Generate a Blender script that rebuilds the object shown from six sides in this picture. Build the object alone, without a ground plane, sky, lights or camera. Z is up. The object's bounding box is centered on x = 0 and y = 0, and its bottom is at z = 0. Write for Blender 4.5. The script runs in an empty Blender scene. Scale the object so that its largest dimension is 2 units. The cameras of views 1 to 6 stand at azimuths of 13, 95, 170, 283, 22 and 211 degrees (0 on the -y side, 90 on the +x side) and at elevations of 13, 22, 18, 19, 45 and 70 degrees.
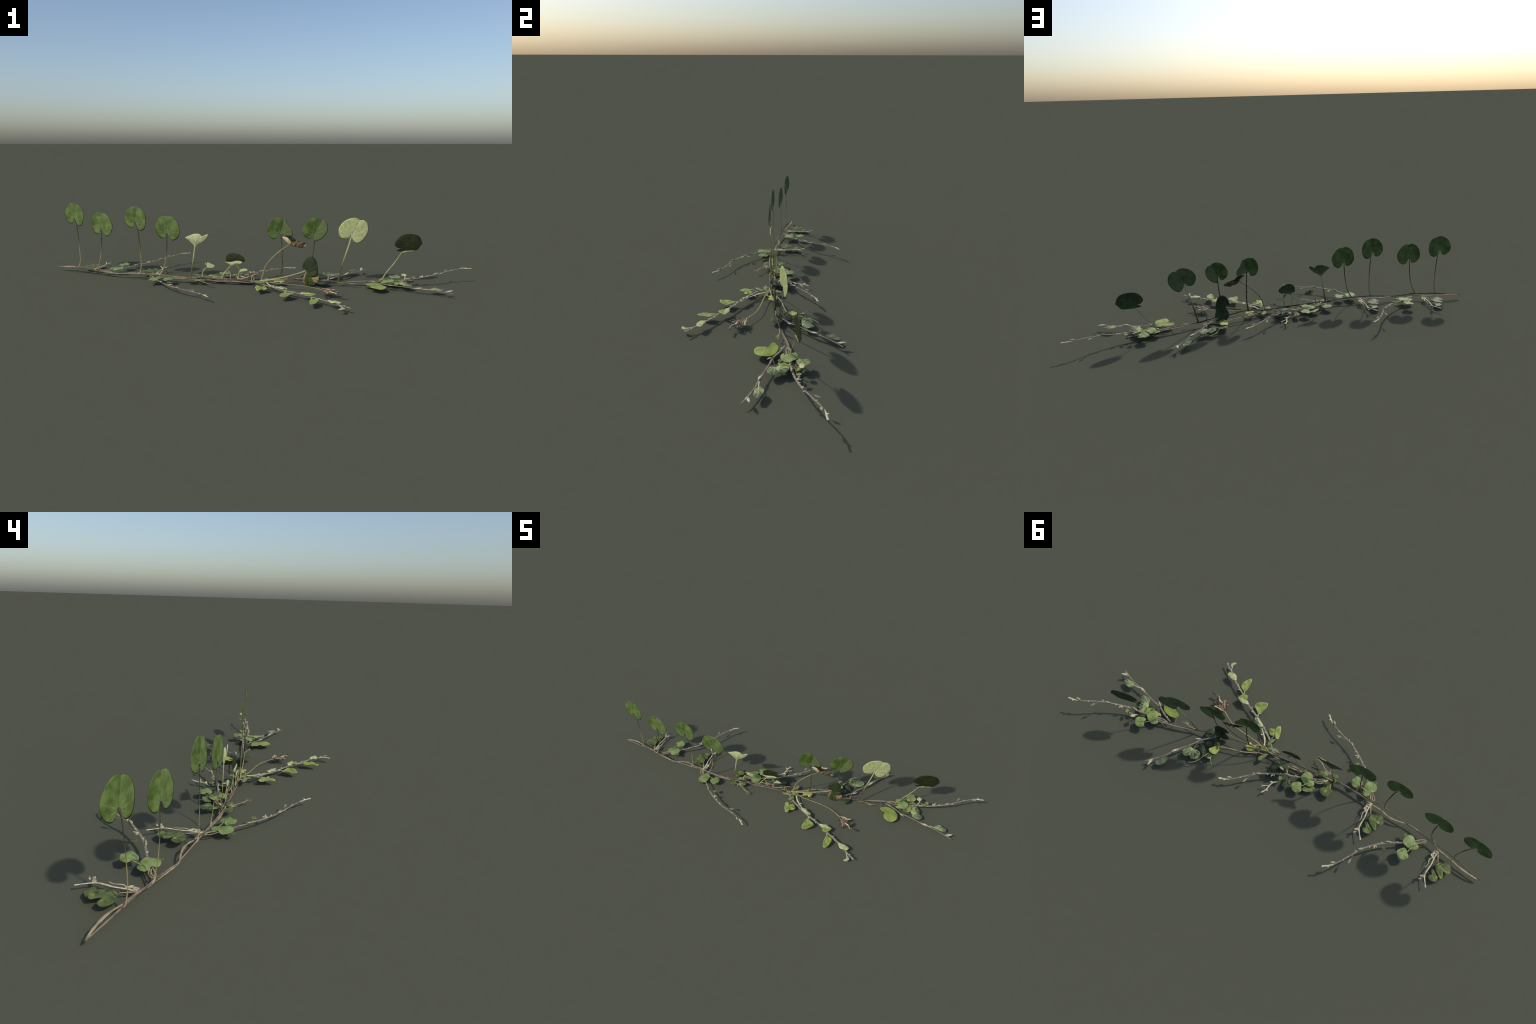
"""A creeping runner plant: a long jointed stem lying on the ground, side
runners with buds and round leaves, and kidney leaves standing on petioles."""
import bpy, math, random
from mathutils import Vector, Matrix, noise

random.seed(7)
ROOT = bpy.context.scene.collection


# ------------------------------------------------------------------ materials
def lin(c):
    return tuple(((v / 255) / 12.92 if v <= 10 else (((v / 255) + .055) / 1.055) ** 2.4) for v in c) + (1.0,)


class Nodes:
    def __init__(self, name):
        self.m = bpy.data.materials.new(name)
        self.m.use_nodes = True
        self.t = self.m.node_tree
        self.t.nodes.clear()
        self.out = self.t.nodes.new('ShaderNodeOutputMaterial')
        self.bsdf = self.t.nodes.new('ShaderNodeBsdfPrincipled')
        self.t.links.new(self.bsdf.outputs[0], self.out.inputs[0])

    def put(self, sock, v):
        if isinstance(v, bpy.types.NodeSocket):
            self.t.links.new(v, sock)
        else:
            sock.default_value = v

    def math(self, op, a, b=0.0, c=0.0):
        n = self.t.nodes.new('ShaderNodeMath')
        n.operation = op
        for s, v in zip(n.inputs, (a, b, c)):
            self.put(s, v)
        return n.outputs[0]

    def mix(self, f, a, b):
        n = self.t.nodes.new('ShaderNodeMix')
        n.data_type = 'RGBA'
        self.put(n.inputs[0], f)
        self.put(n.inputs[6], a)
        self.put(n.inputs[7], b)
        return n.outputs[2]

    def step(self, v, lo, hi, a=0.0, b=1.0):
        n = self.t.nodes.new('ShaderNodeMapRange')
        n.interpolation_type = 'SMOOTHSTEP'
        for i, x in enumerate((v, lo, hi, a, b)):
            self.put(n.inputs[i], x)
        return n.outputs[0]

    def noise(self, vec, scale, detail=2.0):
        n = self.t.nodes.new('ShaderNodeTexNoise')
        n.inputs['Scale'].default_value = scale
        n.inputs['Detail'].default_value = detail
        self.put(n.inputs['Vector'], vec)
        return n.outputs['Fac']

    def coord(self, kind='Object'):
        if not hasattr(self, 'tc'):
            self.tc = self.t.nodes.new('ShaderNodeTexCoord')
        return self.tc.outputs[kind]

    def xyz(self, v):
        n = self.t.nodes.new('ShaderNodeSeparateXYZ')
        self.put(n.inputs[0], v)
        return n.outputs

    def shifted(self):
        """object coordinates moved by a random amount per object"""
        oi = self.t.nodes.new('ShaderNodeObjectInfo')
        self.rnd = oi.outputs['Random']
        n = self.t.nodes.new('ShaderNodeVectorMath')
        n.operation = 'ADD'
        self.put(n.inputs[0], self.coord())
        self.put(n.inputs[1], self.math('MULTIPLY', self.rnd, 7.0))
        return n.outputs[0]

    def finish(self, col, rough, spec, bump=None, strength=.3, dist=.001):
        self.put(self.bsdf.inputs['Base Color'], col)
        self.bsdf.inputs['Roughness'].default_value = rough
        self.bsdf.inputs['Specular IOR Level'].default_value = spec
        if bump is not None:
            b = self.t.nodes.new('ShaderNodeBump')
            b.inputs['Strength'].default_value = strength
            b.inputs['Distance'].default_value = dist
            self.put(b.inputs['Height'], bump)
            self.t.links.new(b.outputs[0], self.bsdf.inputs['Normal'])
        return self.m


def leaf_material(name, dark, light, vein, vein_mix=.5, half=.25, spacing=.62, mottle=70.0,
                  patch=None, patch_at=(.52, .60), patch_scale=34.0, rough=.55, spec=.25, vary=.12, vein_width=.0022, crease=.25):
    """leaf blade: veins fan out of the petiole (object origin), one half of the
    blade a little paler, soft mottling, optional blotches of a second colour"""
    n = Nodes(name)
    vec = n.shifted()
    x, y, _ = n.xyz(n.coord())
    ang = n.math('ARCTAN2', x, y)
    rad = n.math('SQRT', n.math('ADD', n.math('MULTIPLY', x, x), n.math('MULTIPLY', y, y)))
    gap = n.math('MULTIPLY', n.math('PINGPONG', ang, spacing / 2), rad)
    line = n.step(gap, .0002, vein_width, 1.0, 0.0)
    line = n.math('MULTIPLY', line, n.step(rad, .0, .05, 1.0, .25))
    mott = n.step(n.noise(vec, mottle, 3.0), .32, .68)
    col = n.mix(mott, lin(dark), lin(light))
    col = n.mix(n.math('MULTIPLY', n.step(x, -.002, .003), half), col, lin(vein))
    if patch:
        p = n.step(n.noise(vec, patch_scale, 1.5), *patch_at)
        col = n.mix(p, col, lin(patch))
    col = n.mix(n.math('MULTIPLY', line, vein_mix), col, lin(vein))
    hsv = n.t.nodes.new('ShaderNodeHueSaturation')
    n.put(hsv.inputs['Color'], col)
    n.put(hsv.inputs['Value'], n.math('ADD', 1.0 - vary / 2, n.math('MULTIPLY', n.rnd, vary)))
    h = n.math('ADD', n.math('MULTIPLY', line, -.7), n.math('MULTIPLY', n.noise(vec, 160.0), .5))
    h = n.math('ADD', h, n.math('MULTIPLY', n.noise(vec, 32.0, 1.0), 9.0 * crease))
    return n.finish(hsv.outputs[0], rough, spec, h, .4, .0014)


def stem_material(name, base, dark, tint, scale=55.0, rough=.7, ends=None):
    """bark of a stem: blotches and flecks; ends = colour towards the upper tip"""
    n = Nodes(name)
    vec = n.coord()
    col = n.mix(n.step(n.noise(vec, scale, 3.0), .38, .66), lin(base), lin(dark))
    col = n.mix(n.step(n.noise(vec, scale * .35, 2.0), .45, .7, 0, .7), col, lin(tint))
    if ends:
        col = n.mix(n.step(n.xyz(n.coord('Generated'))[2], *ends[1:]), col, lin(ends[0]))
    return n.finish(col, rough, .2, n.noise(vec, 240.0, 3.0), .4, .001)


M = {}
M['green'] = leaf_material('green_leaf', (61, 78, 35), (93, 112, 59), (108, 124, 76), .45, .22, vein_width=.004, mottle=34.0, crease=.45)
M['deep'] = leaf_material('fresh_green_leaf', (54, 72, 29), (82, 102, 47), (104, 115, 78), .45, .55, vein_width=.004, mottle=34.0, crease=.45)
M['pale'] = leaf_material('pale_leaf', (142, 151, 98), (168, 174, 122), (182, 184, 142), .6, .25, vein_width=.003)
M['white'] = leaf_material('felted_leaf', (146, 154, 106), (168, 173, 128), (184, 186, 150), .5, .1)
M['dark'] = leaf_material('dark_leaf', (26, 32, 14), (38, 45, 20), (48, 56, 26), .3, .15, vary=.05)
M['lime'] = leaf_material('lime_leaf', (106, 122, 51), (130, 144, 68), (146, 155, 90), .35, .2, mottle=40.0)
M['sage'] = leaf_material('sage_leaf', (92, 109, 55), (115, 132, 74), (132, 146, 96), .4, .25, mottle=40.0)
M['forest'] = leaf_material('forest_leaf', (54, 65, 34), (84, 96, 48), (112, 122, 68), .35, .25,
                            patch=(122, 133, 62), patch_at=(.58, .70))
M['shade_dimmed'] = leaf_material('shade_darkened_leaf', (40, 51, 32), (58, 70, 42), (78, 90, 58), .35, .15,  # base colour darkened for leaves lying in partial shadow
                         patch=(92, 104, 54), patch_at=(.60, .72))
M['olive'] = leaf_material('olive_leaf', (84, 94, 46), (112, 122, 64), (130, 138, 86), .35, .2)
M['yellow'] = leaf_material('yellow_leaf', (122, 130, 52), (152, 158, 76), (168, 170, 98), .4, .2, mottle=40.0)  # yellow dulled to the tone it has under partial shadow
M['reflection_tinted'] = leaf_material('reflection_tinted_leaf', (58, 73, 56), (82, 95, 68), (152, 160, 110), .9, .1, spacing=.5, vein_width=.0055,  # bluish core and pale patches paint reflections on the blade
                              patch=(138, 150, 88), patch_at=(.54, .64))
M['slate'] = leaf_material('slate_leaf', (82, 95, 68), (110, 122, 84), (144, 153, 112), .5, .1,
                           patch=(138, 148, 92), patch_at=(.52, .66))
M['wither'] = leaf_material('withered_leaf', (50, 43, 31), (112, 96, 70), (60, 48, 34), .3, .1, mottle=75.0)
M['cream'] = leaf_material('cream_leaf', (176, 158, 116), (204, 188, 146), (150, 130, 90), .2, .1)
M['tan_rim'] = leaf_material('tan_leaf', (130, 112, 80), (160, 142, 105), (108, 90, 60), .3, .1)
M['gloom'] = leaf_material('gloomy_leaf', (34, 44, 27), (50, 61, 38), (62, 74, 48), .3, .15, vary=.05)
M['moss_green'] = leaf_material('moss_leaf', (46, 57, 24), (64, 77, 32), (80, 94, 46), .3, .15,
                                patch=(140, 122, 90), patch_at=(.66, .74), patch_scale=44.0, vary=.05)
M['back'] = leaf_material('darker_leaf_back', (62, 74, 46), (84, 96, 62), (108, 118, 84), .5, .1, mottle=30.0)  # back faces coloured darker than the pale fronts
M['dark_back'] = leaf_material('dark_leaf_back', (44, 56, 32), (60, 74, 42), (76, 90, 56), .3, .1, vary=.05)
M['stem'] = stem_material('main_stem_bark', (116, 106, 92), (84, 74, 62), (134, 123, 107))
M['dark_stem'] = stem_material('dark_bark', (90, 77, 66), (52, 43, 35), (140, 122, 108))
M['tan'] = stem_material('straw_stem', (158, 143, 112), (122, 108, 82), (142, 128, 102))
M['runner'] = stem_material('runner_bark', (130, 119, 105), (108, 95, 83), (124, 118, 107))
M['woody'] = stem_material('woody_runner', (138, 130, 114), (114, 104, 89), (130, 122, 108))
M['bone'] = stem_material('bone_stem', (206, 194, 152), (164, 160, 132), (178, 176, 142))
M['petiole'] = stem_material('petiole_skin', (142, 131, 92), (114, 107, 68), (126, 120, 80), ends=((50, 50, 31), .25, .7))
M['petiole_pale'] = stem_material('pale_petiole', (148, 152, 104), (120, 124, 78), (160, 162, 118))
M['petiole_brown'] = stem_material('brown_petiole', (84, 70, 48), (66, 54, 36), (104, 92, 60), ends=((152, 160, 104), .25, .8))
M['petiole_dark'] = stem_material('dark_petiole', (70, 70, 40), (50, 50, 28), (92, 90, 54))
M['lime_stem'] = stem_material('lime_stalk', (152, 150, 78), (138, 122, 90), (150, 132, 100))
M['blue_stem'] = stem_material('bluish_stalk', (82, 88, 80), (60, 66, 66), (110, 112, 96))
M['bud'] = stem_material('bud_felt', (176, 172, 142), (136, 144, 116), (196, 188, 160), 160.0)
M['bud_pink'] = stem_material('bud_scale', (180, 166, 142), (140, 124, 106), (196, 184, 158), 140.0)
M['bud_blue'] = stem_material('bud_shade', (106, 114, 84), (138, 144, 104), (94, 100, 78), 120.0)
M['petiole_tan'] = stem_material('tan_petiole', (140, 132, 92), (116, 104, 76), (132, 128, 84))
M['node'] = stem_material('node_skin', (148, 138, 122), (122, 110, 96), (158, 150, 136))
M['dead_dark'] = leaf_material('dead_petal_shade', (44, 44, 45), (76, 66, 58), (96, 80, 66), .3, .1, mottle=150.0)
M['dead'] = leaf_material('dead_petal', (100, 84, 66), (150, 130, 104), (84, 70, 56), .3, .1, mottle=150.0)


# ------------------------------------------------------------------ geometry
def catmull(pts, n, closed=False):
    k = len(pts)
    P = [Vector(p) for p in pts]
    out = []
    segs = k if closed else k - 1
    for i in range(segs):
        if closed:
            a, b, c, d = P[(i - 1) % k], P[i], P[(i + 1) % k], P[(i + 2) % k]
        else:
            b, c = P[i], P[i + 1]
            a = P[i - 1] if i else b * 2 - c
            d = P[i + 2] if i + 2 < k else c * 2 - b
        for j in range(n):
            t = j / n
            out.append(.5 * (2 * b + (c - a) * t + (2 * a - 5 * b + 4 * c - d) * t * t + (3 * b - a - 3 * c + d) * t ** 3))
    if not closed:
        out.append(P[-1].copy())
    return out


def make(name, verts, faces, mat, parent=None, matrix=None):
    me = bpy.data.meshes.new(name)
    me.from_pydata([tuple(v) for v in verts], [], faces)
    me.polygons.foreach_set('use_smooth', [True] * len(me.polygons))
    me.materials.append(mat)
    me.update()
    return put(name, me, parent, matrix)


def put(name, me, parent=None, matrix=None):
    ob = bpy.data.objects.new(name, me)
    ROOT.objects.link(ob)
    if parent is not None:
        ob.parent = parent
    if matrix is not None:
        ob.matrix_local = matrix
    return ob


def tube_data(pts, radii, flat=None, ratio=.7, sides=10, sub=6, lump=.10, seed=0.0):
    """round stem through pts; radii per point; flat = direction it is flattened in"""
    path = catmull(pts, sub)
    n = len(path)
    rr = catmull([(r, 0, 0) for r in radii], sub) if len(radii) == len(pts) else None
    verts, faces = [], []
    up = None
    for i, p in enumerate(path):
        t = (path[min(i + 1, n - 1)] - path[max(i - 1, 0)]).normalized()
        if flat is not None:
            nrm = (Vector(flat) - t * t.dot(Vector(flat))).normalized()
        else:
            if up is None:
                up = t.orthogonal()
            nrm = (up - t * t.dot(up)).normalized()
            up = nrm
        bi = t.cross(nrm)
        f = i / (n - 1) * (len(radii) - 1)
        r = rr[i].x if rr else radii[int(f)] * (1 - f % 1) + radii[min(int(f) + 1, len(radii) - 1)] * (f % 1)
        r *= 1 + lump * noise.noise(Vector((p.x * 60 + seed, p.y * 60, p.z * 60)))
        for s in range(sides):
            a = 2 * math.pi * s / sides
            k = ratio if flat is not None else 1.0
            verts.append(p + bi * (math.cos(a) * r) + nrm * (math.sin(a) * r * k))
        if i:
            b0, b1 = (i - 1) * sides, i * sides
            for s in range(sides):
                faces.append((b0 + s, b0 + (s + 1) % sides, b1 + (s + 1) % sides, b1 + s))
    for end, base in ((0, 0), (-1, (n - 1) * sides)):
        t = (path[1] - path[0]).normalized() if end == 0 else (path[-1] - path[-2]).normalized()
        r = (verts[base] - path[end]).length
        c = len(verts)
        verts.append(path[end] + t * (r * .5 * (-1 if end == 0 else 1)))
        for s in range(sides):
            q = (c, base + (s + 1) % sides, base + s) if end == 0 else (c, base + s, base + (s + 1) % sides)
            faces.append(q)
    return verts, faces


def tube(name, pts, radii, mat, parent=None, flat=None, ratio=.7, **kw):
    if isinstance(radii, (int, float)):
        radii = [radii] * len(pts)
    v, f = tube_data(pts, radii, flat, ratio, **kw)
    return make(name, v, f, mat, parent)


def blade_mesh(name, outline, mat, hub=(0, 0), seed=0, thick=.0009, dome=.004, fold=.0, ruffle=.0015,
               waves=5, bend=.0, groove=.0007, spacing=.62, rings=12, steps=9, crumple=.0, rim_mat=None, rim_rings=2, back_mat=None):
    """leaf blade in its own frame: petiole joint at the origin, +y towards the tip.
    outline = control points of the margin, hub = point the mesh fans out from."""
    margin = [p.to_2d() for p in catmull([(x, y, 0) for x, y in outline], steps, True)]
    n = len(margin)
    hub = Vector(hub)
    size = max(p.length for p in margin) + 1e-6
    ruffle *= min(1.0, size / .05)
    dome *= min(1.0, size / .04)
    groove *= min(1.0, size / .05)
    rimmed = []
    verts, faces = [], []

    def relief(p, rho, k):
        a = math.atan2(p.x, p.y)
        d = abs((a + spacing / 2) % spacing - spacing / 2) * p.length
        z = dome * (1 - rho * rho) - fold * abs(p.x) + bend * (p.y / size) ** 2 * size
        z += ruffle * rho ** 2 * math.sin(waves * 2 * math.pi * k / n + seed * 1.7)
        z -= groove * math.exp(-(d / .0022) ** 2) * (1 - rho * .7)
        if crumple:
            z += crumple * noise.noise(Vector((p.x * 70 + seed, p.y * 70, seed)))
        return z

    def add(side):
        base = len(verts)
        zc = relief(hub, 0, 0)
        verts.append(Vector((hub.x, hub.y, zc + side * thick / 2)))
        for r in range(1, rings + (1 if side > 0 else 0)):
            rho = (r / rings) ** .9
            for k, m in enumerate(margin):
                p = hub + (m - hub) * rho
                verts.append(Vector((p.x, p.y, relief(p, rho, k) + side * thick / 2 * math.sqrt(max(0, 1 - rho ** 4)))))
        return base

    top = add(1)
    rim = top + 1 + (rings - 1) * n
    bot = add(-1)

    def ring(base, r):
        return rim if r == rings else base + 1 + (r - 1) * n

    area = sum(margin[k].x * margin[(k + 1) % n].y - margin[(k + 1) % n].x * margin[k].y for k in range(n))
    for base, flip in ((top, area < 0), (bot, area > 0)):
        under = len(faces)
        for k in range(n):
            j = (k + 1) % n
            q = (base, ring(base, 1) + k, ring(base, 1) + j)
            faces.append(q[::-1] if flip else q)
            for r in range(1, rings):
                a, b = ring(base, r), ring(base, r + 1)
                q = (a + k, b + k, b + j, a + j)
                faces.append(q[::-1] if flip else q)
                if rim_mat and r >= rings - rim_rings:
                    rimmed.append(len(faces) - 1)
    me = bpy.data.meshes.new(name)
    me.from_pydata([tuple(v) for v in verts], [], faces)
    me.polygons.foreach_set('use_smooth', [True] * len(me.polygons))
    me.materials.append(mat)
    if rim_mat:
        me.materials.append(rim_mat)
        for i in rimmed:
            me.polygons[i].material_index = 1
    if back_mat:
        me.materials.append(back_mat)
        for i in range(under, len(faces)):
            me.polygons[i].material_index = len(me.materials) - 1
    me.update()
    return me


def ellipse(rx, ry, cx=0.0, cy=0.0, rot=0.0, k=12, wob=0.0, seed=0):
    rnd = random.Random(seed)
    out = []
    for i in range(k):
        a = 2 * math.pi * i / k
        w = 1 + wob * (rnd.random() - .5)
        x, y = rx * w * math.cos(a), ry * w * math.sin(a)
        c, s = math.cos(rot), math.sin(rot)
        out.append((cx + x * c - y * s, cy + x * s + y * c))
    return out


def in_frame(points, hub, heading):
    """module points -> leaf frame with origin hub and +y along heading (degrees)"""
    h = Vector((math.cos(math.radians(heading)), math.sin(math.radians(heading))))
    r = Vector((h.y, -h.x))
    return [((Vector(p) - Vector(hub)).dot(r), (Vector(p) - Vector(hub)).dot(h)) for p in points]


def centre(points):
    return (sum(p[0] for p in points) / len(points), sum(p[1] for p in points) / len(points))


# ------------------------------------------------------------------ the thing
plant = bpy.data.objects.new('creeping_plant', None)
ROOT.objects.link(plant)
plant['label'] = 'long creeping runner plant with round kidney leaves on stalks'
plant['category'] = 'creeping plant'

# ------------------------------------------------- upright stem and its leaves
SPINE_LEFT = [(-1.0, .042), (-.868, .014), (-.757, -.007), (-.64, -.023), (-.52, -.035), (-.40, -.040), (-.28, -.040)]
SPINE_RIGHT = [(-.30, -.033), (-.20, -.026), (-.10, -.021), (-.02, -.014), (.07, -.004), (.16, .011), (.25, .027),
               (.32, .041), (.41, .063), (.50, .089), (.60, .116), (.70, .140), (.80, .164)]


def spine(x, table):
    for (x0, y0), (x1, y1) in zip(table, table[1:]):
        if x <= x1 or (x1, y1) == table[-1]:
            return y0 + (y1 - y0) * (x - x0) / (x1 - x0)


def on_spine(p, table, off=0.0):
    """point at stem position p[0] and height p[1]; the second pair of tall leaves leans forward a little"""
    lean = -.035 * max(0.0, p[1] - .03) * min(1.0, max(0.0, (p[0] + .65) / .1)) if table is SPINE_LEFT else 0.0
    return Vector((p[0], spine(p[0], table) + lean + off, p[1]))


def upright_matrix(hub, table, off, heading):
    a = math.atan2(spine(hub[0] + .03, table) - spine(hub[0] - .03, table), .06)
    T = Vector((math.cos(a), math.sin(a), 0))
    N = T.cross(Vector((0, 0, 1)))
    R = Matrix((T, (0, 0, 1), N)).transposed().to_4x4()
    return Matrix.Translation(on_spine(hub, table, off)) @ R @ Matrix.Rotation(math.radians(heading - 90), 4, 'Z'), math.cos(a)


def stalk(name, path, radii, mat, table, parent, off=0.0, ratio=.35, **kw):
    return tube(name, [on_spine(p, table, off) for p in path], radii, mat, parent, flat=(0, -1, 0), ratio=ratio, **kw)


def upright_leaf(margin, hub, mat, table, parent, off=0.0, heading=90, fan=None, name='leaf', **kw):
    """standing leaf; margin and petiole joint given as (stem position, height); heading 90 = tip straight up"""
    mtx, c = upright_matrix(hub, table, off, heading)
    squeeze = lambda q: (hub[0] + (q[0] - hub[0]) / c, q[1])
    o = in_frame([squeeze(q) for q in margin], hub, heading)
    f = in_frame([squeeze(fan)], hub, heading)[0] if fan else centre(o)
    kw.setdefault('dome', .0015)
    kw.setdefault('ruffle', .0006)
    return put(name, blade_mesh(name, o, mat, hub=f, **kw), parent, mtx)


# left stem: the same pair of tall leaves comes twice along it
stem_left = stalk('main_stem', [(-.997, .0195), (-.935, .0245), (-.869, .0305), (-.817, .0312), (-.755, .0322), (-.706, .0272),
                                (-.650, .0215), (-.592, .0252), (-.521, .0308), (-.467, .0312), (-.407, .0312), (-.353, .0280), (-.275, .0235)],
                  [.0030, .0031, .0040, .0032, .0042, .0037, .0034, .0032, .0042, .0036, .0043, .0038, .0036],
                  M['stem'], SPINE_LEFT, plant, ratio=.42, sub=10, lump=.3)
TALL = [(.0015, .0022), (-.0045, -.001), (-.0075, -.009), (-.0095, -.018), (-.024, -.0235), (-.041, -.014), (-.0535, .006), (-.0535, .027), (-.0445, .050), (-.0265, .0695), (-.005, .0785),
        (.0135, .0765), (.0178, .0722), (.0245, .073), (.042, .062), (.0545, .042), (.058, .0125), (.0525, -.013), (.0425, -.0285), (.0265, -.034), (.014, -.0265), (.0095, -.010), (.0062, -.001)]
BROAD = [(.0005, .001), (-.005, -.003), (-.0075, -.0105), (-.011, -.0185), (-.021, -.0217), (-.038, -.015), (-.053, .0045), (-.056, .027), (-.0485, .055), (-.030, .076), (-.008, .084),
         (.005, .081), (.0078, .078), (.0145, .0815), (.034, .075), (.0535, .0535), (.0655, .025), (.060, -.002), (.048, -.021), (.030, -.0295), (.0155, -.023), (.0095, -.011), (.006, -.003)]
for dx, sd in ((0.0, 1), (.350, 2)):
    tall = stalk('petiole', [(-.8672 + dx, .032), (-.8590 + dx, .060), (-.8568 + dx, .090), (-.8568 + dx, .130), (-.8582 + dx, .175), (-.8615 + dx, .220), (-.8645 + dx, .249), (-.8735 + dx, .2725)],
                 [.0038, .0026, .0025, .0023, .0022, .0021, .0020, .0016], M['petiole'], SPINE_LEFT, plant, off=.0012)
    hub = (-.8745 + dx, .2725)
    upright_leaf([(hub[0] + x, hub[1] + z) for x, z in TALL], hub, M['green'], SPINE_LEFT, tall, off=-.0005, heading=77,
                 fan=(hub[0], hub[1] + .026), seed=sd)
    short = stalk('petiole', [(-.7585 + dx, .033), (-.7440 + dx, .062), (-.7332 + dx, .092), (-.7258 + dx, .131), (-.7212 + dx, .174), (-.7172 + dx, .232)],
                  [.0040, .0028, .0026, .0024, .0022, .0017], M['petiole'], SPINE_LEFT, plant, off=.0012)
    hub = (-.7172 + dx, .2300)
    upright_leaf([(hub[0] + x, hub[1] + z) for x, z in BROAD], hub, M['green'], SPINE_LEFT, short, off=-.0005, heading=84,
                 fan=(hub[0] + .002, hub[1] + .028), seed=sd + 4)

    for nx, nz in ((-.868, .0315), (-.7585, .0325)):
        stalk('node', [(nx - .011 + dx, nz - .003), (nx - .003 + dx, nz), (nx + .003 + dx, nz + .008)], [.0022, .0046, .0026], M['node'], SPINE_LEFT, stem_left, off=-.0008, ratio=.5)

# right stem
stem_right = stalk('main_stem', [(-.305, .0245), (-.262, .0235), (-.210, .0285), (-.185, .0265), (-.157, .0240), (-.116, .0245), (-.048, .0235), (.02, .0205), (.065, .0225),
                                 (.110, .0325), (.152, .0365), (.186, .0365), (.228, .0315), (.253, .0295), (.332, .0265), (.363, .0252), (.4075, .0202),
                                 (.47, .0204), (.537, .0212), (.596, .0218), (.66, .0195), (.741, .0192)],
                   [.0030, .0044, .0038, .0042, .0044, .0046, .0050, .0044, .0042, .0030, .0034, .0028, .0026, .0030, .0030, .0036, .0040, .0030, .0030,
                    .0034, .0036, .0042],
                   M['dark_stem'], SPINE_RIGHT, plant, ratio=.4, sub=8, lump=.3)
stalk('twig', [(-.19, .019), (-.142, .0145), (-.105, .0155), (-.054, .0165), (-.02, .0145), (.016, .0115)], [.0026, .0034, .0034, .0034, .0028, .0018],
      M['runner'], SPINE_RIGHT, stem_right, off=-.002, lump=.35)

# felted folded leaf (like a small cup seen from the side)
p = stalk('petiole', [(-.265, .022), (-.260, .049), (-.2535, .089), (-.247, .131), (-.240, .176)], [.0050, .0034, .0031, .0030, .0034],
          M['petiole_brown'], SPINE_RIGHT, plant)
upright_leaf([(-.2395, .171), (-.2525, .1855), (-.270, .1995), (-.2852, .213), (-.2735, .220), (-.2490, .2305), (-.231, .2335), (-.2160, .2315), (-.2015, .2203),
              (-.190, .2286), (-.177, .2318), (-.1745, .2261), (-.1815, .2151), (-.1995, .1972), (-.222, .1835)], (-.2395, .175),
             M['white'], SPINE_RIGHT, p, fan=(-.236, .206), dome=.006, seed=3, groove=.0012, back_mat=M['back'])
# little sprouts
p = stalk('petiole', [(-.209, .030), (-.2072, .051), (-.1985, .067), (-.186, .077)], [.003, .0024, .0022, .002], M['petiole_pale'], SPINE_RIGHT, plant)
upright_leaf([(-.186, .0775), (-.1773, .0735), (-.1577, .0743), (-.1493, .0824), (-.152, .0890), (-.1664, .0950), (-.1768, .0998), (-.1847, .0980)], (-.186, .0775),
             M['white'], SPINE_RIGHT, p, heading=20, seed=5, rings=7, back_mat=M['back'])
upright_leaf([(-.184, .084), (-.187, .098), (-.193, .099), (-.1965, .093), (-.193, .085)], (-.187, .083), M['lime'], SPINE_RIGHT, p, off=.001, rings=5)
p = stalk('petiole', [(-.118, .026), (-.1047, .053), (-.089, .072), (-.0696, .093)], [.003, .0022, .0022, .0026], M['petiole_pale'], SPINE_RIGHT, plant)
upright_leaf([(-.0923, .1075), (-.0968, .1209), (-.0907, .1368), (-.0779, .1461), (-.0588, .1494), (-.0374, .1436), (-.0173, .1314), (-.0100, .121), (-.0145, .1085), (-.0401, .108), (-.0656, .104)],
             (-.055, .110), M['dark'], SPINE_RIGHT, p, off=.002, dome=.003, back_mat=M['dark_back'])
upright_leaf([(-.0696, .0900), (-.0836, .0962), (-.0972, .1026), (-.0940, .1082), (-.0707, .1078), (-.0452, .1138), (-.025, .1120), (-.0183, .1066), (-.025, .0990), (-.0428, .0985), (-.0581, .0932)],
             (-.0696, .091), M['white'], SPINE_RIGHT, p, off=-.002, rings=7, dome=.002, back_mat=M['back'])
p = stalk('petiole', [(-.0762, .024), (-.076, .0436), (-.0777, .0553), (-.0855, .0660)], [.0022, .0020, .0030, .0024], M['petiole_pale'], SPINE_RIGHT, plant)
p = stalk('petiole', [(-.043, .022), (-.0386, .0449), (-.0329, .0675)], [.0040, .0026, .0022], M['petiole_pale'], SPINE_RIGHT, plant)
upright_leaf([(-.0335, .0670), (-.0304, .0605), (-.0151, .0632), (.0013, .0663), (.0053, .0711), (-.0025, .0770), (-.0176, .0772), (-.0316, .0715)], (-.0329, .067), M['white'],
             SPINE_RIGHT, p, heading=15, rings=6)
upright_leaf([(-.0325, .0690), (-.0455, .0811), (-.0520, .0955), (-.0441, .0958), (-.0350, .0870), (-.0338, .0763)], (-.033, .069), M['olive'], SPINE_RIGHT, p, heading=115, rings=6)
p = stalk('twig', [(-.041, .026), (-.0153, .0320), (.0125, .0412), (.0327, .0498), (.0503, .0568)], [.0034, .0032, .0028, .0024, .0016], M['tan'], SPINE_RIGHT, stem_right, lump=.3)
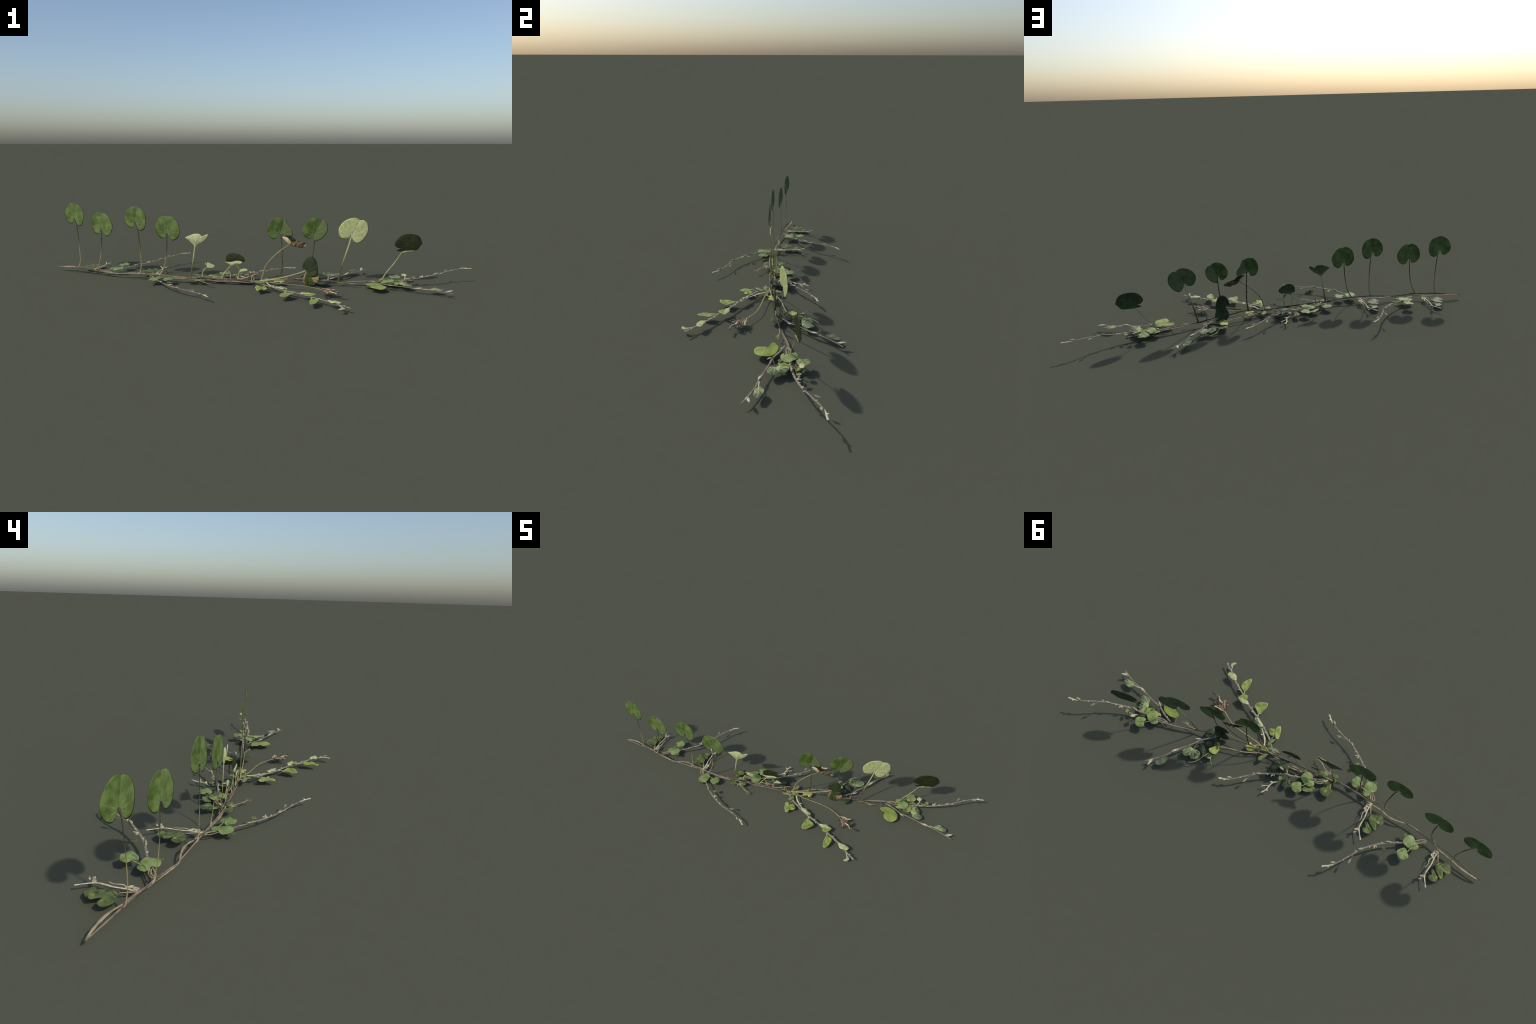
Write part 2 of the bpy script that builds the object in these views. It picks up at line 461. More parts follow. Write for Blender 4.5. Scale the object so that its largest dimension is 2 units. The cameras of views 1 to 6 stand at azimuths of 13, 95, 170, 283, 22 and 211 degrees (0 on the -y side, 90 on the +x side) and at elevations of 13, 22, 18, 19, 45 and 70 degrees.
stalk('thorn', [(.010, .041), (.016, .048), (.020, .054)], [.0026, .0018, .0006], M['petiole_dark'], SPINE_RIGHT, stem_right)
stalk('tendril', [(.0226, .0225), (.0212, .0335), (.0252, .0405), (.0315, .0381), (.0328, .029), (.0289, .0249)], .0018, M['lime_stem'], SPINE_RIGHT, stem_right)

# withered leaf on its arching stalk
p = stalk('petiole', [(.0642, .022), (.0729, .0536), (.0802, .0796), (.0912, .1029), (.112, .1288), (.146, .161), (.1885, .1935)], [.0034, .0028, .0026, .0025, .0024, .0022, .002],
          M['petiole_tan'], SPINE_RIGHT, plant, off=-.002)
upright_leaf([(.1915, .193), (.1727, .2075), (.1582, .2249), (.1660, .2285), (.1811, .2240), (.192, .212), (.198, .202)], (.1901, .195),
             M['cream'], SPINE_RIGHT, p, off=-.002, heading=135, dome=.002, rings=8)
upright_leaf([(.166, .2285), (.182, .2310), (.1985, .2283), (.2180, .2108), (.210, .204), (.194, .202), (.186, .215)], (.194, .202), M['dark'], SPINE_RIGHT, p, off=.002, rings=6)
upright_leaf([(.1930, .1985), (.198, .190), (.2052, .1862), (.214, .1825), (.2224, .1840), (.231, .1790), (.2439, .1785), (.252, .1820), (.2590, .1818), (.2708, .1903), (.2606, .2001), (.2434, .2044), (.2262, .2109), (.2049, .2062)],
             (.193, .197), M['wither'], SPINE_RIGHT, p, off=-.002, heading=-5, crumple=.006, dome=.002, ruffle=.002, waves=7)

# three fan leaves and the drooping one
p = stalk('petiole', [(.153, .036), (.1560, .062), (.1582, .0866), (.1585, .1364), (.1554, .1857), (.1515, .240)], [.0044, .0032, .0030, .0028, .0026, .0022], M['petiole_dark'], SPINE_RIGHT, plant)
upright_leaf([(.1497, .2375), (.1402, .2405), (.1375, .2300), (.1330, .2200), (.1211, .2170), (.106, .2228), (.0945, .2406), (.0922, .2648), (.1006, .2912), (.1155, .3092), (.1373, .3145),
              (.1544, .3117), (.1605, .3075), (.1714, .3074), (.1789, .2890), (.1868, .2735), (.1998, .2575), (.2040, .2394), (.2005, .2310), (.1788, .2326), (.1638, .2355)],
             (.1507, .239), M['deep'], SPINE_RIGHT, p, off=-.001, heading=78, fan=(.146, .262), seed=2)
stalk('thorn', [(.1585, .132), (.153, .136), (.150, .141)], [.002, .0016, .0008], M['petiole_dark'], SPINE_RIGHT, p)
p = stalk('petiole', [(.288, .03), (.289, .09), (.292, .1377), (.2962, .1735), (.2979, .209), (.2975, .242)], [.003, .0028, .0026, .0024, .0022, .002], M['petiole_dark'], SPINE_RIGHT, plant, off=.0015)
upright_leaf([(.2972, .2405), (.2930, .2420), (.2890, .2290), (.2814, .2220), (.2708, .2204), (.2550, .2308), (.2460, .2530), (.2520, .2773), (.2706, .3016), (.2961, .3140), (.3172, .3115), (.3292, .3030), (.3406, .3018),
              (.3520, .2885), (.3556, .2708), (.3490, .2443), (.3286, .2200), (.3114, .2110), (.2985, .2086), (.2968, .2224)],
             (.2972, .241), M['deep'], SPINE_RIGHT, p, off=-.001, heading=62, fan=(.301, .266), seed=6)
p = stalk('petiole', [(.4075, .020), (.4137, .056), (.4209, .092), (.4329, .137), (.4461, .182), (.458, .230)], [.0046, .0036, .0033, .0032, .0031, .0028],
          M['petiole_brown'], SPINE_RIGHT, plant)
upright_leaf([(.4580, .2310), (.4520, .2335), (.4480, .2240), (.4298, .2180), (.4100, .2262), (.4013, .2531), (.4060, .2753), (.4263, .2993), (.4512, .3108), (.4724, .3128), (.4895, .3052), (.4950, .3018), (.5086, .3020),
              (.5245, .2895), (.5316, .2651), (.5268, .2385), (.5068, .2098), (.4858, .1978), (.4700, .2060), (.4613, .2220)],
             (.458, .232), M['pale'], SPINE_RIGHT, p, off=-.001, heading=62, fan=(.463, .258), seed=8, groove=.0012, back_mat=M['back'])
p = stalk('petiole', [(.598, .024), (.6212, .065), (.6532, .108), (.6826, .157)], [.0030, .0024, .0022, .0020], M['petiole_pale'], SPINE_RIGHT, plant)
upright_leaf([(.6900, .1685), (.6879, .1736), (.6663, .1752), (.6525, .1842), (.6488, .1958), (.6550, .2116), (.6755, .2317), (.7093, .2392), (.7415, .2350), (.7577, .2225), (.7664, .2022), (.7693, .1969), (.7604, .1844), (.7421, .1638),
              (.7015, .1618), (.6845, .1590), (.6629, .1610), (.6578, .1642), (.672, .166)],
             (.688, .168), M['dark'], SPINE_RIGHT, p, off=-.001, heading=60, fan=(.712, .194), dome=.003, back_mat=M['dark_back'])
upright_leaf([(.680, .1545), (.710, .1585), (.743, .1635), (.720, .1640), (.690, .1615)], (.681, .156), M['petiole_pale'], SPINE_RIGHT, p, off=-.003, rings=4, dome=.0005)
stalk('thorn', [(.3634, .0255), (.3641, .0432), (.3698, .0630)], [.0040, .0026, .0006], M['runner'], SPINE_RIGHT, stem_right)

# two-lobed dark leaf lying against the stem
p = stalk('petiole', [(.060, .022), (.1225, .031), (.1718, .0434), (.2281, .0597), (.262, .0725)], [.0042, .0036, .0028, .0026, .0024], M['petiole_pale'], SPINE_RIGHT, plant, off=-.003)
upright_leaf([(.2660, .0760), (.2502, .0828), (.2482, .0923), (.2576, .1198), (.2748, .1371), (.2920, .1381), (.3078, .1222), (.3148, .0995), (.3166, .0791), (.3160, .0480), (.286, .044), (.268, .056)],
             (.266, .074), M['gloom'], SPINE_RIGHT, p, off=-.002, heading=60, dome=.003)
upright_leaf([(.2650, .0651), (.2525, .0376), (.2542, .0192), (.2690, .0030), (.2866, .0006), (.3040, .0100), (.3211, .0243), (.3230, .038), (.3180, .0609), (.3150, .075), (.29, .072)],
             (.287, .036), M['tan_rim'], SPINE_RIGHT, p, off=.0, dome=.002, back_mat=M['dark_back'])
upright_leaf([(.2680, .0651), (.2587, .033), (.2612, .0150), (.2740, .0060), (.2890, .0040), (.2980, .0149), (.2958, .0287), (.2833, .0423), (.3006, .0500), (.3133, .0614), (.3130, .075), (.290, .078)],
             (.280, .040), M['moss_green'], SPINE_RIGHT, p, off=-.0035, fan=(.281, .052), dome=.0015)


# ------------------------------------------------------------ ground helpers
class Bed:
    """local frame on the ground: origin, direction of the runner, height along it"""

    def __init__(self, o=(0, 0), t=(1, 0), z=lambda s: .022):
        self.o = Vector(o)
        self.u = (Vector(t) - self.o).normalized()
        self.v = Vector((-self.u.y, self.u.x))
        self.z = z
        self.deg = math.degrees(math.atan2(self.u.y, self.u.x))

    def at(self, p, dz=0.0):
        w = self.o + self.u * p[0] + self.v * p[1]
        return Vector((w.x, w.y, self.z(p[0]) + dz))

    def matrix(self, hub, heading, dz=0.0, pitch=0.0, roll=0.0):
        slope = math.atan2(self.z(hub[0] + .02) - self.z(hub[0] - .02), .04)
        R = (Matrix.Rotation(math.radians(self.deg), 4, 'Z') @ Matrix.Rotation(-slope, 4, 'Y')
             @ Matrix.Rotation(math.radians(heading - 90), 4, 'Z')
             @ Matrix.Rotation(math.radians(pitch), 4, 'X') @ Matrix.Rotation(math.radians(roll), 4, 'Y'))
        return Matrix.Translation(self.at(hub, dz)) @ R


CACHE = {}


def ground_leaf(bed, parent, pts, hub, heading, mat, dz=0.0, pitch=0.0, roll=0.0, key=None, name='leaf', **kw):
    """flat-lying leaf given by margin points in the bed's frame"""
    if key is None or key not in CACHE:
        o = in_frame(pts, hub, heading)
        kw['dome'] = kw.get('dome', .003) * .5
        me = blade_mesh(name, o, mat, hub=centre(o), **kw)
        if key:
            CACHE[key] = me
    else:
        me = CACHE[key]
    return put(name, me, parent, bed.matrix(hub, heading, dz, pitch, roll))


def shoot(name, bed, parent, pts, radii, mat, dz=0.0, ratio=.3, **kw):
    return tube(name, [bed.at(p, (p[2] if len(p) > 2 else 0) + dz) for p in pts], radii, mat, parent, flat=(0, 0, 1), ratio=ratio, **kw)


def drop_mesh(key, length, width, mat):
    """small pointed bud"""
    if key not in CACHE:
        ys = (0, .12, .35, .6, .82, 1.0)
        rs = (.35, .75, 1.0, .85, .5, .1)
        v, f = tube_data([(0, y * length, 0) for y in ys], [r * width for r in rs], flat=(0, 0, 1), ratio=.45, sides=10, sub=3, lump=.25)
        me = bpy.data.meshes.new('bud')
        me.from_pydata([tuple(q) for q in v], [], f)
        me.polygons.foreach_set('use_smooth', [True] * len(me.polygons))
        me.materials.append(mat)
        CACHE[key] = me
    return CACHE[key]


def bud(bed, parent, p, heading, length, width, mat='bud', dz=0.0, pitch=10):
    me = drop_mesh((round(length, 4), round(width, 4), mat), length, width, M[mat])
    return put('bud', me, parent, bed.matrix(p, heading, dz, pitch))


# ------------------------------------------------------------ runners (4 of a kind)
RUN = (-.09, .03, .096, .152, .212, .278, .345, .39)  # stations along a runner


def rising(heights):
    def z(s):
        for (s0, z0), (s1, z1) in zip(zip(RUN, heights), zip(RUN[1:], heights[1:])):
            if s <= s1 or s1 == RUN[-1]:
                return z0 + (z1 - z0) * min(1.0, max(0.0, (s - s0) / (s1 - s0)))
    return z


for o, t, heights, sway, near in (
        ((-.677, .047), (-.401, .328), (.022, .028, .037, .043, .049, .055, .058, .058), 1.12, (-.733, .000)),
        ((-.416, -.084), (-.088, -.313), (.022, .025, .0295, .031, .031, .030, .028, .029), 1.08, (-.462, -.040)),
        ((-.156, .017), (.188, .215), (.022, .026, .028, .032, .036, .039, .0375, .036), .90, (-.225, -.025)),
        ((.624, .113), (.998, .241), (.022, .026, .035, .042, .052, .064, .071, .072), .82, (.548, .100))):
    top = heights[-1]
    b = Bed(o, t, rising(heights))
    foot = Vector(near) - b.o
    foot = (foot.dot(b.u), foot.dot(b.v))
    run = shoot('runner', b, plant, [foot, (-.045, .000), (.03, -.0085), (.096, -.0215 * sway), (.148, -.0260 * sway), (.215, -.0235 * sway), (.278, -.0095), (.335, .003), (.365, .0045), (.389, .001), (.396, 0)],
                [.0026, .0028, .0034, .0042, .0042, .0038, .0034, .0030, .0028, .0034, .0040], M['runner'], lump=.18, sub=8)
    shoot('runner_tip', b, run, [(.350, .0045), (.368, .0046), (.388, .0012), (.3975, 0)], [.0030, .0029, .0036, .0044], M['bone'], dz=.0006)
    shoot('petiole', b, run, [foot, (foot[0] * .7 - .012, .017), (-.045, .018), (-.024, .006)], [.002, .0021, .002, .002], M['tan'])
    shoot('petiole', b, run, [foot, (-.066, .010), (-.050, .012), (-.030, .004)], .0017, M['lime_stem'], dz=.002)
    # notched leaf at the joint and the one it half covers
    A = [(-.022, .000), (-.028, .010), (-.031, .022), (-.025, .033), (-.006, .036), (.013, .024), (.024, .010), (.031, -.006), (.026, -.020), (.010, -.032), (-.008, -.033),
         (-.023, -.023), (-.025, -.010)]
    ground_leaf(b, run, A, (-.022, .000), 0, M['sage'], dz=.002, key='RA', dome=.002, fold=.04, ruffle=.002, waves=4, seed=1)
    B = [(.029, .036), (.026, .026), (.030, .016), (.046, .0125), (.064, .015), (.074, .027), (.072, .044), (.067, .056), (.052, .064), (.036, .063), (.027, .052)]
    shoot('petiole', b, run, [(-.004, .022), (.010, .026), (.028, .035)], .0016, M['petiole_pale'], dz=.004)
    ground_leaf(b, run, B, (.029, .036), 18, M['sage'], dz=.001 + .12 * (top - .0235), key='RB', dome=.002, fold=.06, ruffle=.002, waves=5, seed=4)
    ground_leaf(b, run, ellipse(.0095, .0085, .009, -.038), (.006, -.030), -80, M['forest'], key='RC', rings=6, dome=.002)
    ground_leaf(b, run, ellipse(.0085, .0115, .1225, -.002, .1), (.120, -.016), 82, M['olive'], key='RD', rings=6, dome=.002, dz=.001)
    # buds along the shoot
    bud(b, run, (.086, -.022 * sway), -18, .022, .0042, 'bud_blue', .003)
    bud(b, run, (.090, -.024 * sway), 150, .013, .0036, 'bud', .003)
    bud(b, run, (.154, -.025 * sway), 55, .018, .0045, 'bud_pink', .001)
    bud(b, run, (.150, -.022 * sway), 95, .010, .0035, 'bud_pink', .001)
    bud(b, run, (.206, -.024 * sway), 8, .024, .0040, 'bud_blue', .003)
    bud(b, run, (.212, -.027 * sway), 5, .018, .0022, 'bud', .003)
    for q, hd, ln, wd, mt in (((.050, -.012), -60, .010, .003, 'bud'), ((.118, -.024 * sway), -50, .009, .0028, 'bud_pink'), ((.178, -.026 * sway), 70, .008, .0028, 'bud'),
                              ((.238, -.021), -40, .010, .0028, 'bud_pink'), ((.300, -.005), 60, .008, .0026, 'bud'), ((.372, .004), 70, .009, .0028, 'bone')):
        bud(b, run, q, hd, ln, wd, mt, .001)
    shoot('petiole', b, run, [(.255, -.014), (.264, -.004), (.272, .006)], .0010, M['runner'])
    ground_leaf(b, run, ellipse(.0125, .0048, .281, .0105, .75, 10), (.272, .005), 45, M['slate'], key='RE', rings=5, dome=.002)
    bud(b, run, (.338, .001), -10, .024, .0044, 'bud_blue', .002)
    bud(b, run, (.342, -.003), -12, .018, .0028, 'bud', .003)

# ------------------------------------------------------------ pale sprigs with a folded leaf pair
for o, t, zz in (((-.799, .017), (-.815, .187), .0195), ((-.455, -.022), (-.489, .148), .0245)):
    b = Bed(o, t, lambda s, zz=zz: zz)
    sprig = shoot('sprig', b, plant, [(-.006, 0), (.016, -.0045), (.038, -.008), (.068, -.0105), (.098, -.018), (.119, -.0205), (.137, -.015), (.156, -.006), (.167, -.001)],
                  [.0036, .0030, .0027, .0026, .0026, .0032, .0024, .0024, .0036], M['bone'], lump=.3)
    shoot('root_fibre', b, sprig, [(.012, -.006), (.025, -.023), (.036, -.016), (.048, -.024), (.066, -.024), (.076, -.024), (.090, -.031)], [.0024, .0026, .002, .0016, .0014, .0012, .001], M['bone'], lump=.5)
    shoot('root_fibre', b, sprig, [(.004, -.012), (.018, -.018), (.030, -.014), (.040, -.012)], [.003, .0036, .003, .0012], M['bud_pink'], lump=.5)
    shoot('petiole', b, sprig, [(.004, 0), (.018, .004), (.032, .008), (.046, .013)], [.0034, .003, .0024, .0022], M['tan'], lump=.3)
    ground_leaf(b, sprig, [(.047, .014), (.038, .026), (.034, .049), (.043, .067), (.057, .075), (.068, .075), (.078, .067), (.079, .055), (.0755, .045), (.081, .040), (.092, .045),
                           (.101, .052), (.109, .049), (.108, .040), (.094, .025), (.076, .010), (.060, .008)], (.047, .014), 62, M['forest'], dz=.001, key='WA',
                dome=.005, fold=-.04, ruffle=.002, seed=2)
    ground_leaf(b, sprig, [(.082, -.003), (.084, .008), (.097, .026), (.108, .041), (.118, .040), (.130, .026), (.132, .008), (.124, -.004), (.112, -.004), (.104, .004), (.094, .001)],
                (.082, -.003), 35, M['forest'], dz=-.003, key='WB', dome=.004, seed=7)
    bud(b, sprig, (.120, -.020), -50, .024, .0046, 'bud_pink', .002)
    bud(b, sprig, (.128, -.020), -85, .022, .0040, 'bud_pink', .002)
    bud(b, sprig, (.140, -.030), -60, .014, .0036, 'bud_pink', .001)
    bud(b, sprig, (.010, -.002), -120, .014, .0040, 'bud_pink', .002)

# ------------------------------------------------------------ creeping stem under the left leaves
G = Bed()
low = tube('creeping_stem', [(-.996, .043, .017), (-.976, .0445, .021), (-.951, .0445, .024), (-.918, .0410, .026), (-.888, .0350, .025), (-.862, .0265, .024), (-.803, .0135, .023), (-.772, .002, .023),
                             (-.747, -.005, .024), (-.69, -.017, .022), (-.637, -.0235, .020), (-.598, -.014, .024), (-.568, -.009, .025), (-.532, -.012, .025), (-.508, -.020, .024),
                             (-.454, -.023, .023), (-.428, -.033, .022), (-.385, -.038, .022), (-.328, -.042, .021), (-.27, -.038, .020), (-.20, -.028, .018), (-.12, -.004, .020),
                             (-.067, .006, .021), (-.02, .004, .021), (.024, -.006, .020), (.06, -.012, .020)],
           [.0024, .0034, .0039, .0039, .0034, .0031, .0044, .0035, .0033, .0032, .0030, .0036, .0040, .0038, .0034, .0040, .0032, .0032, .003, .003, .003, .0034, .0036, .003, .0034, .003],
           M['tan'], plant, flat=(0, 0, 1), ratio=.42, sub=9, lump=.4)
tube('creeping_stem', [(.06, .004, .020), (.109, .020, .020), (.145, .040, .021), (.177, .054, .022), (.217, .064, .023), (.262, .078, .022), (.285, .084, .021)],
     [.002, .0022, .0026, .003, .0028, .0028, .002], M['tan'], plant, flat=(0, 0, 1), ratio=.5)
tube('creeping_stem', [(.405, .063, .019), (.46, .082, .019), (.51, .098, .020), (.545, .106, .021), (.585, .118, .020), (.62, .130, .019), (.67, .140, .018)],
     [.0026, .003, .0042, .0036, .003, .003, .0026], M['runner'], plant, flat=(0, 0, 1), ratio=.5, lump=.25)

# ------------------------------------------------------------ woody runner on the sunny side
wood = shoot('woody_runner', G, plant, [(.040, -.016), (.060, -.034), (.080, -.054), (.101, -.073), (.162, -.113), (.198, -.133), (.272, -.170), (.322, -.204), (.398, -.250), (.434, -.281), (.470, -.304), (.478, -.309)],
             [.003, .0036, .0042, .0050, .0046, .0052, .0046, .0048, .0044, .0038, .0038, .0044], M['woody'], dz=.001, lump=.15, sub=8)
ground_leaf(G, wood, [(.079, -.028), (.074, -.042), (.066, -.062), (.064, -.077), (.074, -.074), (.088, -.058), (.086, -.040)], (.079, -.028), -110, M['sage'], dz=.004, dome=.003, fold=.2, pitch=8)
ground_leaf(G, wood, [(.079, -.026), (.062, -.036), (.036, -.040), (.017, -.030), (.030, -.020), (.052, -.018), (.070, -.020)], (.079, -.026), 190, M['slate'], dz=.000, dome=.003)
shoot('petiole', G, wood, [(.086, -.072), (.082, -.080), (.082, -.092)], [.003, .0024, .002], M['woody'], dz=.002)
ground_leaf(G, wood, [(.082, -.091), (.096, -.086), (.112, -.094), (.119, -.108), (.113, -.118), (.098, -.126), (.090, -.140), (.080, -.149), (.068, -.132), (.060, -.108), (.057, -.087), (.070, -.083)],
            (.082, -.091), -100, M['lime'], dome=.005, fold=.08, ruffle=.003, seed=3, rim_mat=M['pale'], rim_rings=1)
ground_leaf(G, wood, [(.203, -.150), (.216, -.160), (.238, -.176), (.238, -.192), (.218, -.212), (.195, -.221), (.186, -.205), (.190, -.180), (.194, -.158)],
            (.203, -.150), -95, M['lime'], dome=-.004, fold=-.12, seed=5, rim_mat=M['pale'], rim_rings=1)
ground_leaf(G, wood, [(.321, -.218), (.336, -.224), (.349, -.234), (.351, -.255), (.341, -.282), (.332, -.293), (.322, -.288), (.316, -.262), (.316, -.235)],
            (.321, -.218), -85, M['lime'], dome=-.003, fold=-.15, seed=9, rim_mat=M['pale'], rim_rings=1)
shoot('petiole', G, wood, [(.198, -.134), (.200, -.142), (.203, -.152)], .0026, M['bud'])
shoot('petiole', G, wood, [(.316, -.200), (.318, -.210), (.321, -.220)], .0026, M['bud'])
# clasping folded leaves
for pts, hub, hd, mt in (([(.150, -.106), (.156, -.095), (.172, -.099), (.194, -.112), (.206, -.122), (.196, -.130), (.176, -.124), (.160, -.116)], (.152, -.104), -35, 'white'),
                         ([(.266, -.168), (.284, -.160), (.304, -.160), (.330, -.172), (.326, -.182), (.302, -.184), (.282, -.182)], (.266, -.168), -10, 'white'),
                         ([(.290, -.178), (.312, -.178), (.330, -.174), (.325, -.192), (.308, -.206), (.294, -.204), (.288, -.190)], (.292, -.180), -60, 'lime'),
                         ([(.386, -.248), (.396, -.241), (.418, -.246), (.441, -.254), (.438, -.270), (.420, -.276), (.402, -.273), (.390, -.260)], (.388, -.248), -28, 'pale')):
    ground_leaf(G, wood, pts, hub, hd, M[mt], dz=.0055, dome=.004, rings=8)
bud(G, wood, (.166, -.106), -30, .022, .003, 'bud', .008)
bud(G, wood, (.180, -.116), -35, .022, .003, 'bud', .008)
ground_leaf(G, wood, [(.196, -.122), (.208, -.126), (.204, -.136), (.194, -.134)], (.196, -.124), -70, M['forest'], rings=5, dome=.002, dz=.003)
ground_leaf(G, wood, [(.442, -.299), (.452, -.303), (.459, -.314), (.454, -.328), (.446, -.332), (.434, -.331), (.440, -.321), (.444, -.313)], (.442, -.299), -75, M['white'], dome=.003, rings=7)
shoot('petiole', G, wood, [(.434, -.284), (.440, -.292), (.443, -.302)], .002, M['bud'])

for q, hd, ln in (((.122, -.088), 40, .010), ((.140, -.098), -80, .010), ((.228, -.148), 30, .012), ((.246, -.158), -100, .010), ((.345, -.218), 30, .012), ((.366, -.230), -90, .010), ((.450, -.292), 40, .010), ((.470, -.305), -70, .010)):
    bud(G, wood, q, hd, ln, .0032, 'bud', .001)

# straw-coloured stub beside it
stub = shoot('dry_shoot', G, plant, [(.096, -.026), (.102, -.040), (.113, -.058), (.128, -.074), (.151, -.096)], [.0034, .003, .0036, .0028, .002], M['bone'], lump=.35)
shoot('thorn', G, stub, [(.128, -.070), (.138, -.067)], [.0016, .0028], M['bone'])

# dead flower
flower = shoot('flower_stalk', G, plant, [(.096, -.012), (.118, -.022), (.165, -.029), (.232, -.036), (.279, -.046), (.314, -.063), (.351, -.085)],
               [.003, .0026, .0022, .0021, .0018, .002, .0026], M['lime_stem'])
PETALS = (  # length direction (degrees), length, width, height, material, start along the head
    (-42, .050, .011, .002, 'dead', (.352, -.087)), (6, .054, .0075, .004, 'cream', (.351, -.084)), (-8, .044, .0060, .005, 'dead', (.352, -.086)),
    (-14, .070, .0080, .003, 'wither', (.352, -.088)), (-92, .034, .010, .001, 'wither', (.352, -.090)), (-62, .058, .0085, .002, 'dead', (.352, -.090)),
    (-30, .046, .0065, .003, 'cream', (.378, -.112)), (18, .036, .013, .002, 'wither', (.412, -.143)), (-48, .040, .008, .0, 'dead_dark', (.372, -.106)),
    (-68, .030, .008, -.001, 'dead_dark', (.358, -.124)), (-22, .034, .010, -.001, 'dead_dark', (.388, -.102)), (-35, .048, .009, .0, 'dead_dark', (.376, -.098)))
for k, (deg, length, width, dz, mt, start) in enumerate(PETALS):
    rnd = random.Random(k)
    d = Vector((math.cos(math.radians(deg)), math.sin(math.radians(deg))))
    w = Vector((-d.y, d.x))
    side = [(t, (.30, .42, .50, .36, .44, .20)[i] * (.75 + .5 * rnd.random())) for i, t in enumerate((.02, .25, .45, .65, .85, 1.0))]
    q = [Vector(start) + d * length * t + w * (width * r + .004 * math.sin(t * 5 + k)) for t, r in side]
    q += [Vector(start) + d * length * t + w * (-width * r + .004 * math.sin(t * 5 + k)) for t, r in reversed(side)]
    ground_leaf(G, flower, [tuple(p) for p in q], start, deg, M[mt], dz=dz * .6, name='dead_petal', rings=6, steps=5, crumple=.0035, seed=k * 1.3, ruffle=.0012, dome=.002)

# yellow leaf and the leaves around that joint
shoot('petiole', G, plant, [(.104, -.018), (.114, -.017), (.127, -.012), (.135, -.002)], .0024, M['lime_stem'])
ground_leaf(G, plant, [(.132, -.008), (.148, -.002), (.154, -.009), (.164, -.006), (.168, .004), (.170, .018), (.160, .030), (.143, .033), (.130, .022), (.122, .010), (.124, -.002)], (.132, -.006), 75,
            M['yellow'], dome=.004, seed=3)
ground_leaf(G, plant, [(.056, .000), (.062, .012), (.064, .028), (.072, .044), (.083, .050), (.090, .040), (.084, .020), (.072, .006)], (.058, .002), 62, M['olive'], dome=.003)
ground_leaf(G, plant, [(.062, -.008), (.076, -.022), (.094, -.029), (.104, -.020), (.102, -.010), (.086, .000), (.070, .004)], (.062, -.006), -10, M['olive'], dz=.000, dome=.004)
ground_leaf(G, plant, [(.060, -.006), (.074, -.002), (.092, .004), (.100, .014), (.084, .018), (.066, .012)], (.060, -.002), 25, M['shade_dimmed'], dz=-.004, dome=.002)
bud(G, plant, (.100, .000), 70, .016, .0026, 'lime_stem', .001)

# ------------------------------------------------------------ branches with one large leaf (2 of a kind)
for o, t in (((.628, .050), (.887, -.027)), ((.365, .096), (.530, .310))):
    b = Bed(o, t, lambda s: .0225)
    first = o[0] > .5
    br = shoot('branch', b, plant, [(-.095, .014), (-.058, .0125), (-.003, .002), (.040, .005), (.088, .005), (.131, .0065), (.170, .010), (.200, .009), (.240, .006), (.270, .001)],
               [.003, .0042, .0042, .0036, .0036, .0048, .0034, .0028, .0030, .0022], M['runner'], lump=.2, sub=8)
    bud(b, br, (-.064, .012), 190, .012, .0045, 'bud_pink', .002)
    if first:
      shoot('petiole', b, br, [(-.118, .018), (-.116, .004), (-.108, -.010), (-.098, -.022)], .0016, M['blue_stem'], dz=-.001)
    if first:
      ground_leaf(b, br, [(-.056, -.048), (-.070, -.041), (-.086, -.040), (-.097, -.036), (-.102, -.026), (-.096, -.014), (-.077, -.002), (-.048, .003), (-.022, -.003), (-.004, -.020), (.004, -.046),
                        (-.002, -.066), (-.016, -.079), (-.036, -.083), (-.054, -.075), (-.063, -.062), (-.064, -.052)], (-.056, -.048), 35,
                M['lime'], dz=-.001, dome=.003, ruffle=.002, seed=5)
    shoot('petiole', b, br, [(-.004, .000), (.016, .010), (.032, .020), (.046, .028)], .002, M['blue_stem'] if not first else M['petiole_dark'], dz=.003)
    ground_leaf(b, br, [(.047, .028), (.036, .038), (.026, .056), (.028, .072), (.042, .083), (.058, .081), (.073, .072), (.0745, .054), (.092, .049), (.101, .036), (.094, .018), (.076, .011), (.058, .014)],
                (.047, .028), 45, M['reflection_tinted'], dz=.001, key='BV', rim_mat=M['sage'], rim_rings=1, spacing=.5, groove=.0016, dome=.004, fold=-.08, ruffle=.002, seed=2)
    bud(b, br, (-.002, -.004), -18, .026, .0038, 'bud', .001)
    bud(b, br, (.112, .004), 5, .034, .0062, 'bud_pink', .000)
    shoot('petiole', b, br, [(.125, .003), (.150, .012), (.176, .020)], .0018, M['blue_stem'] if not first else M['bud'], dz=.001)
    ground_leaf(b, br, [(.174, .018), (.171, .030), (.184, .045), (.206, .048), (.224, .043), (.231, .032), (.224, .022), (.204, .016), (.188, .014)], (.174, .018), 20,
                M['slate'], dz=.001, key='BT', dome=.003, fold=-.06)
    bud(b, br, (.238, .008), 35, .034, .0058, 'bud', .001)
    bud(b, br, (.236, .006), 10, .022, .0036, 'bud_pink', .002)

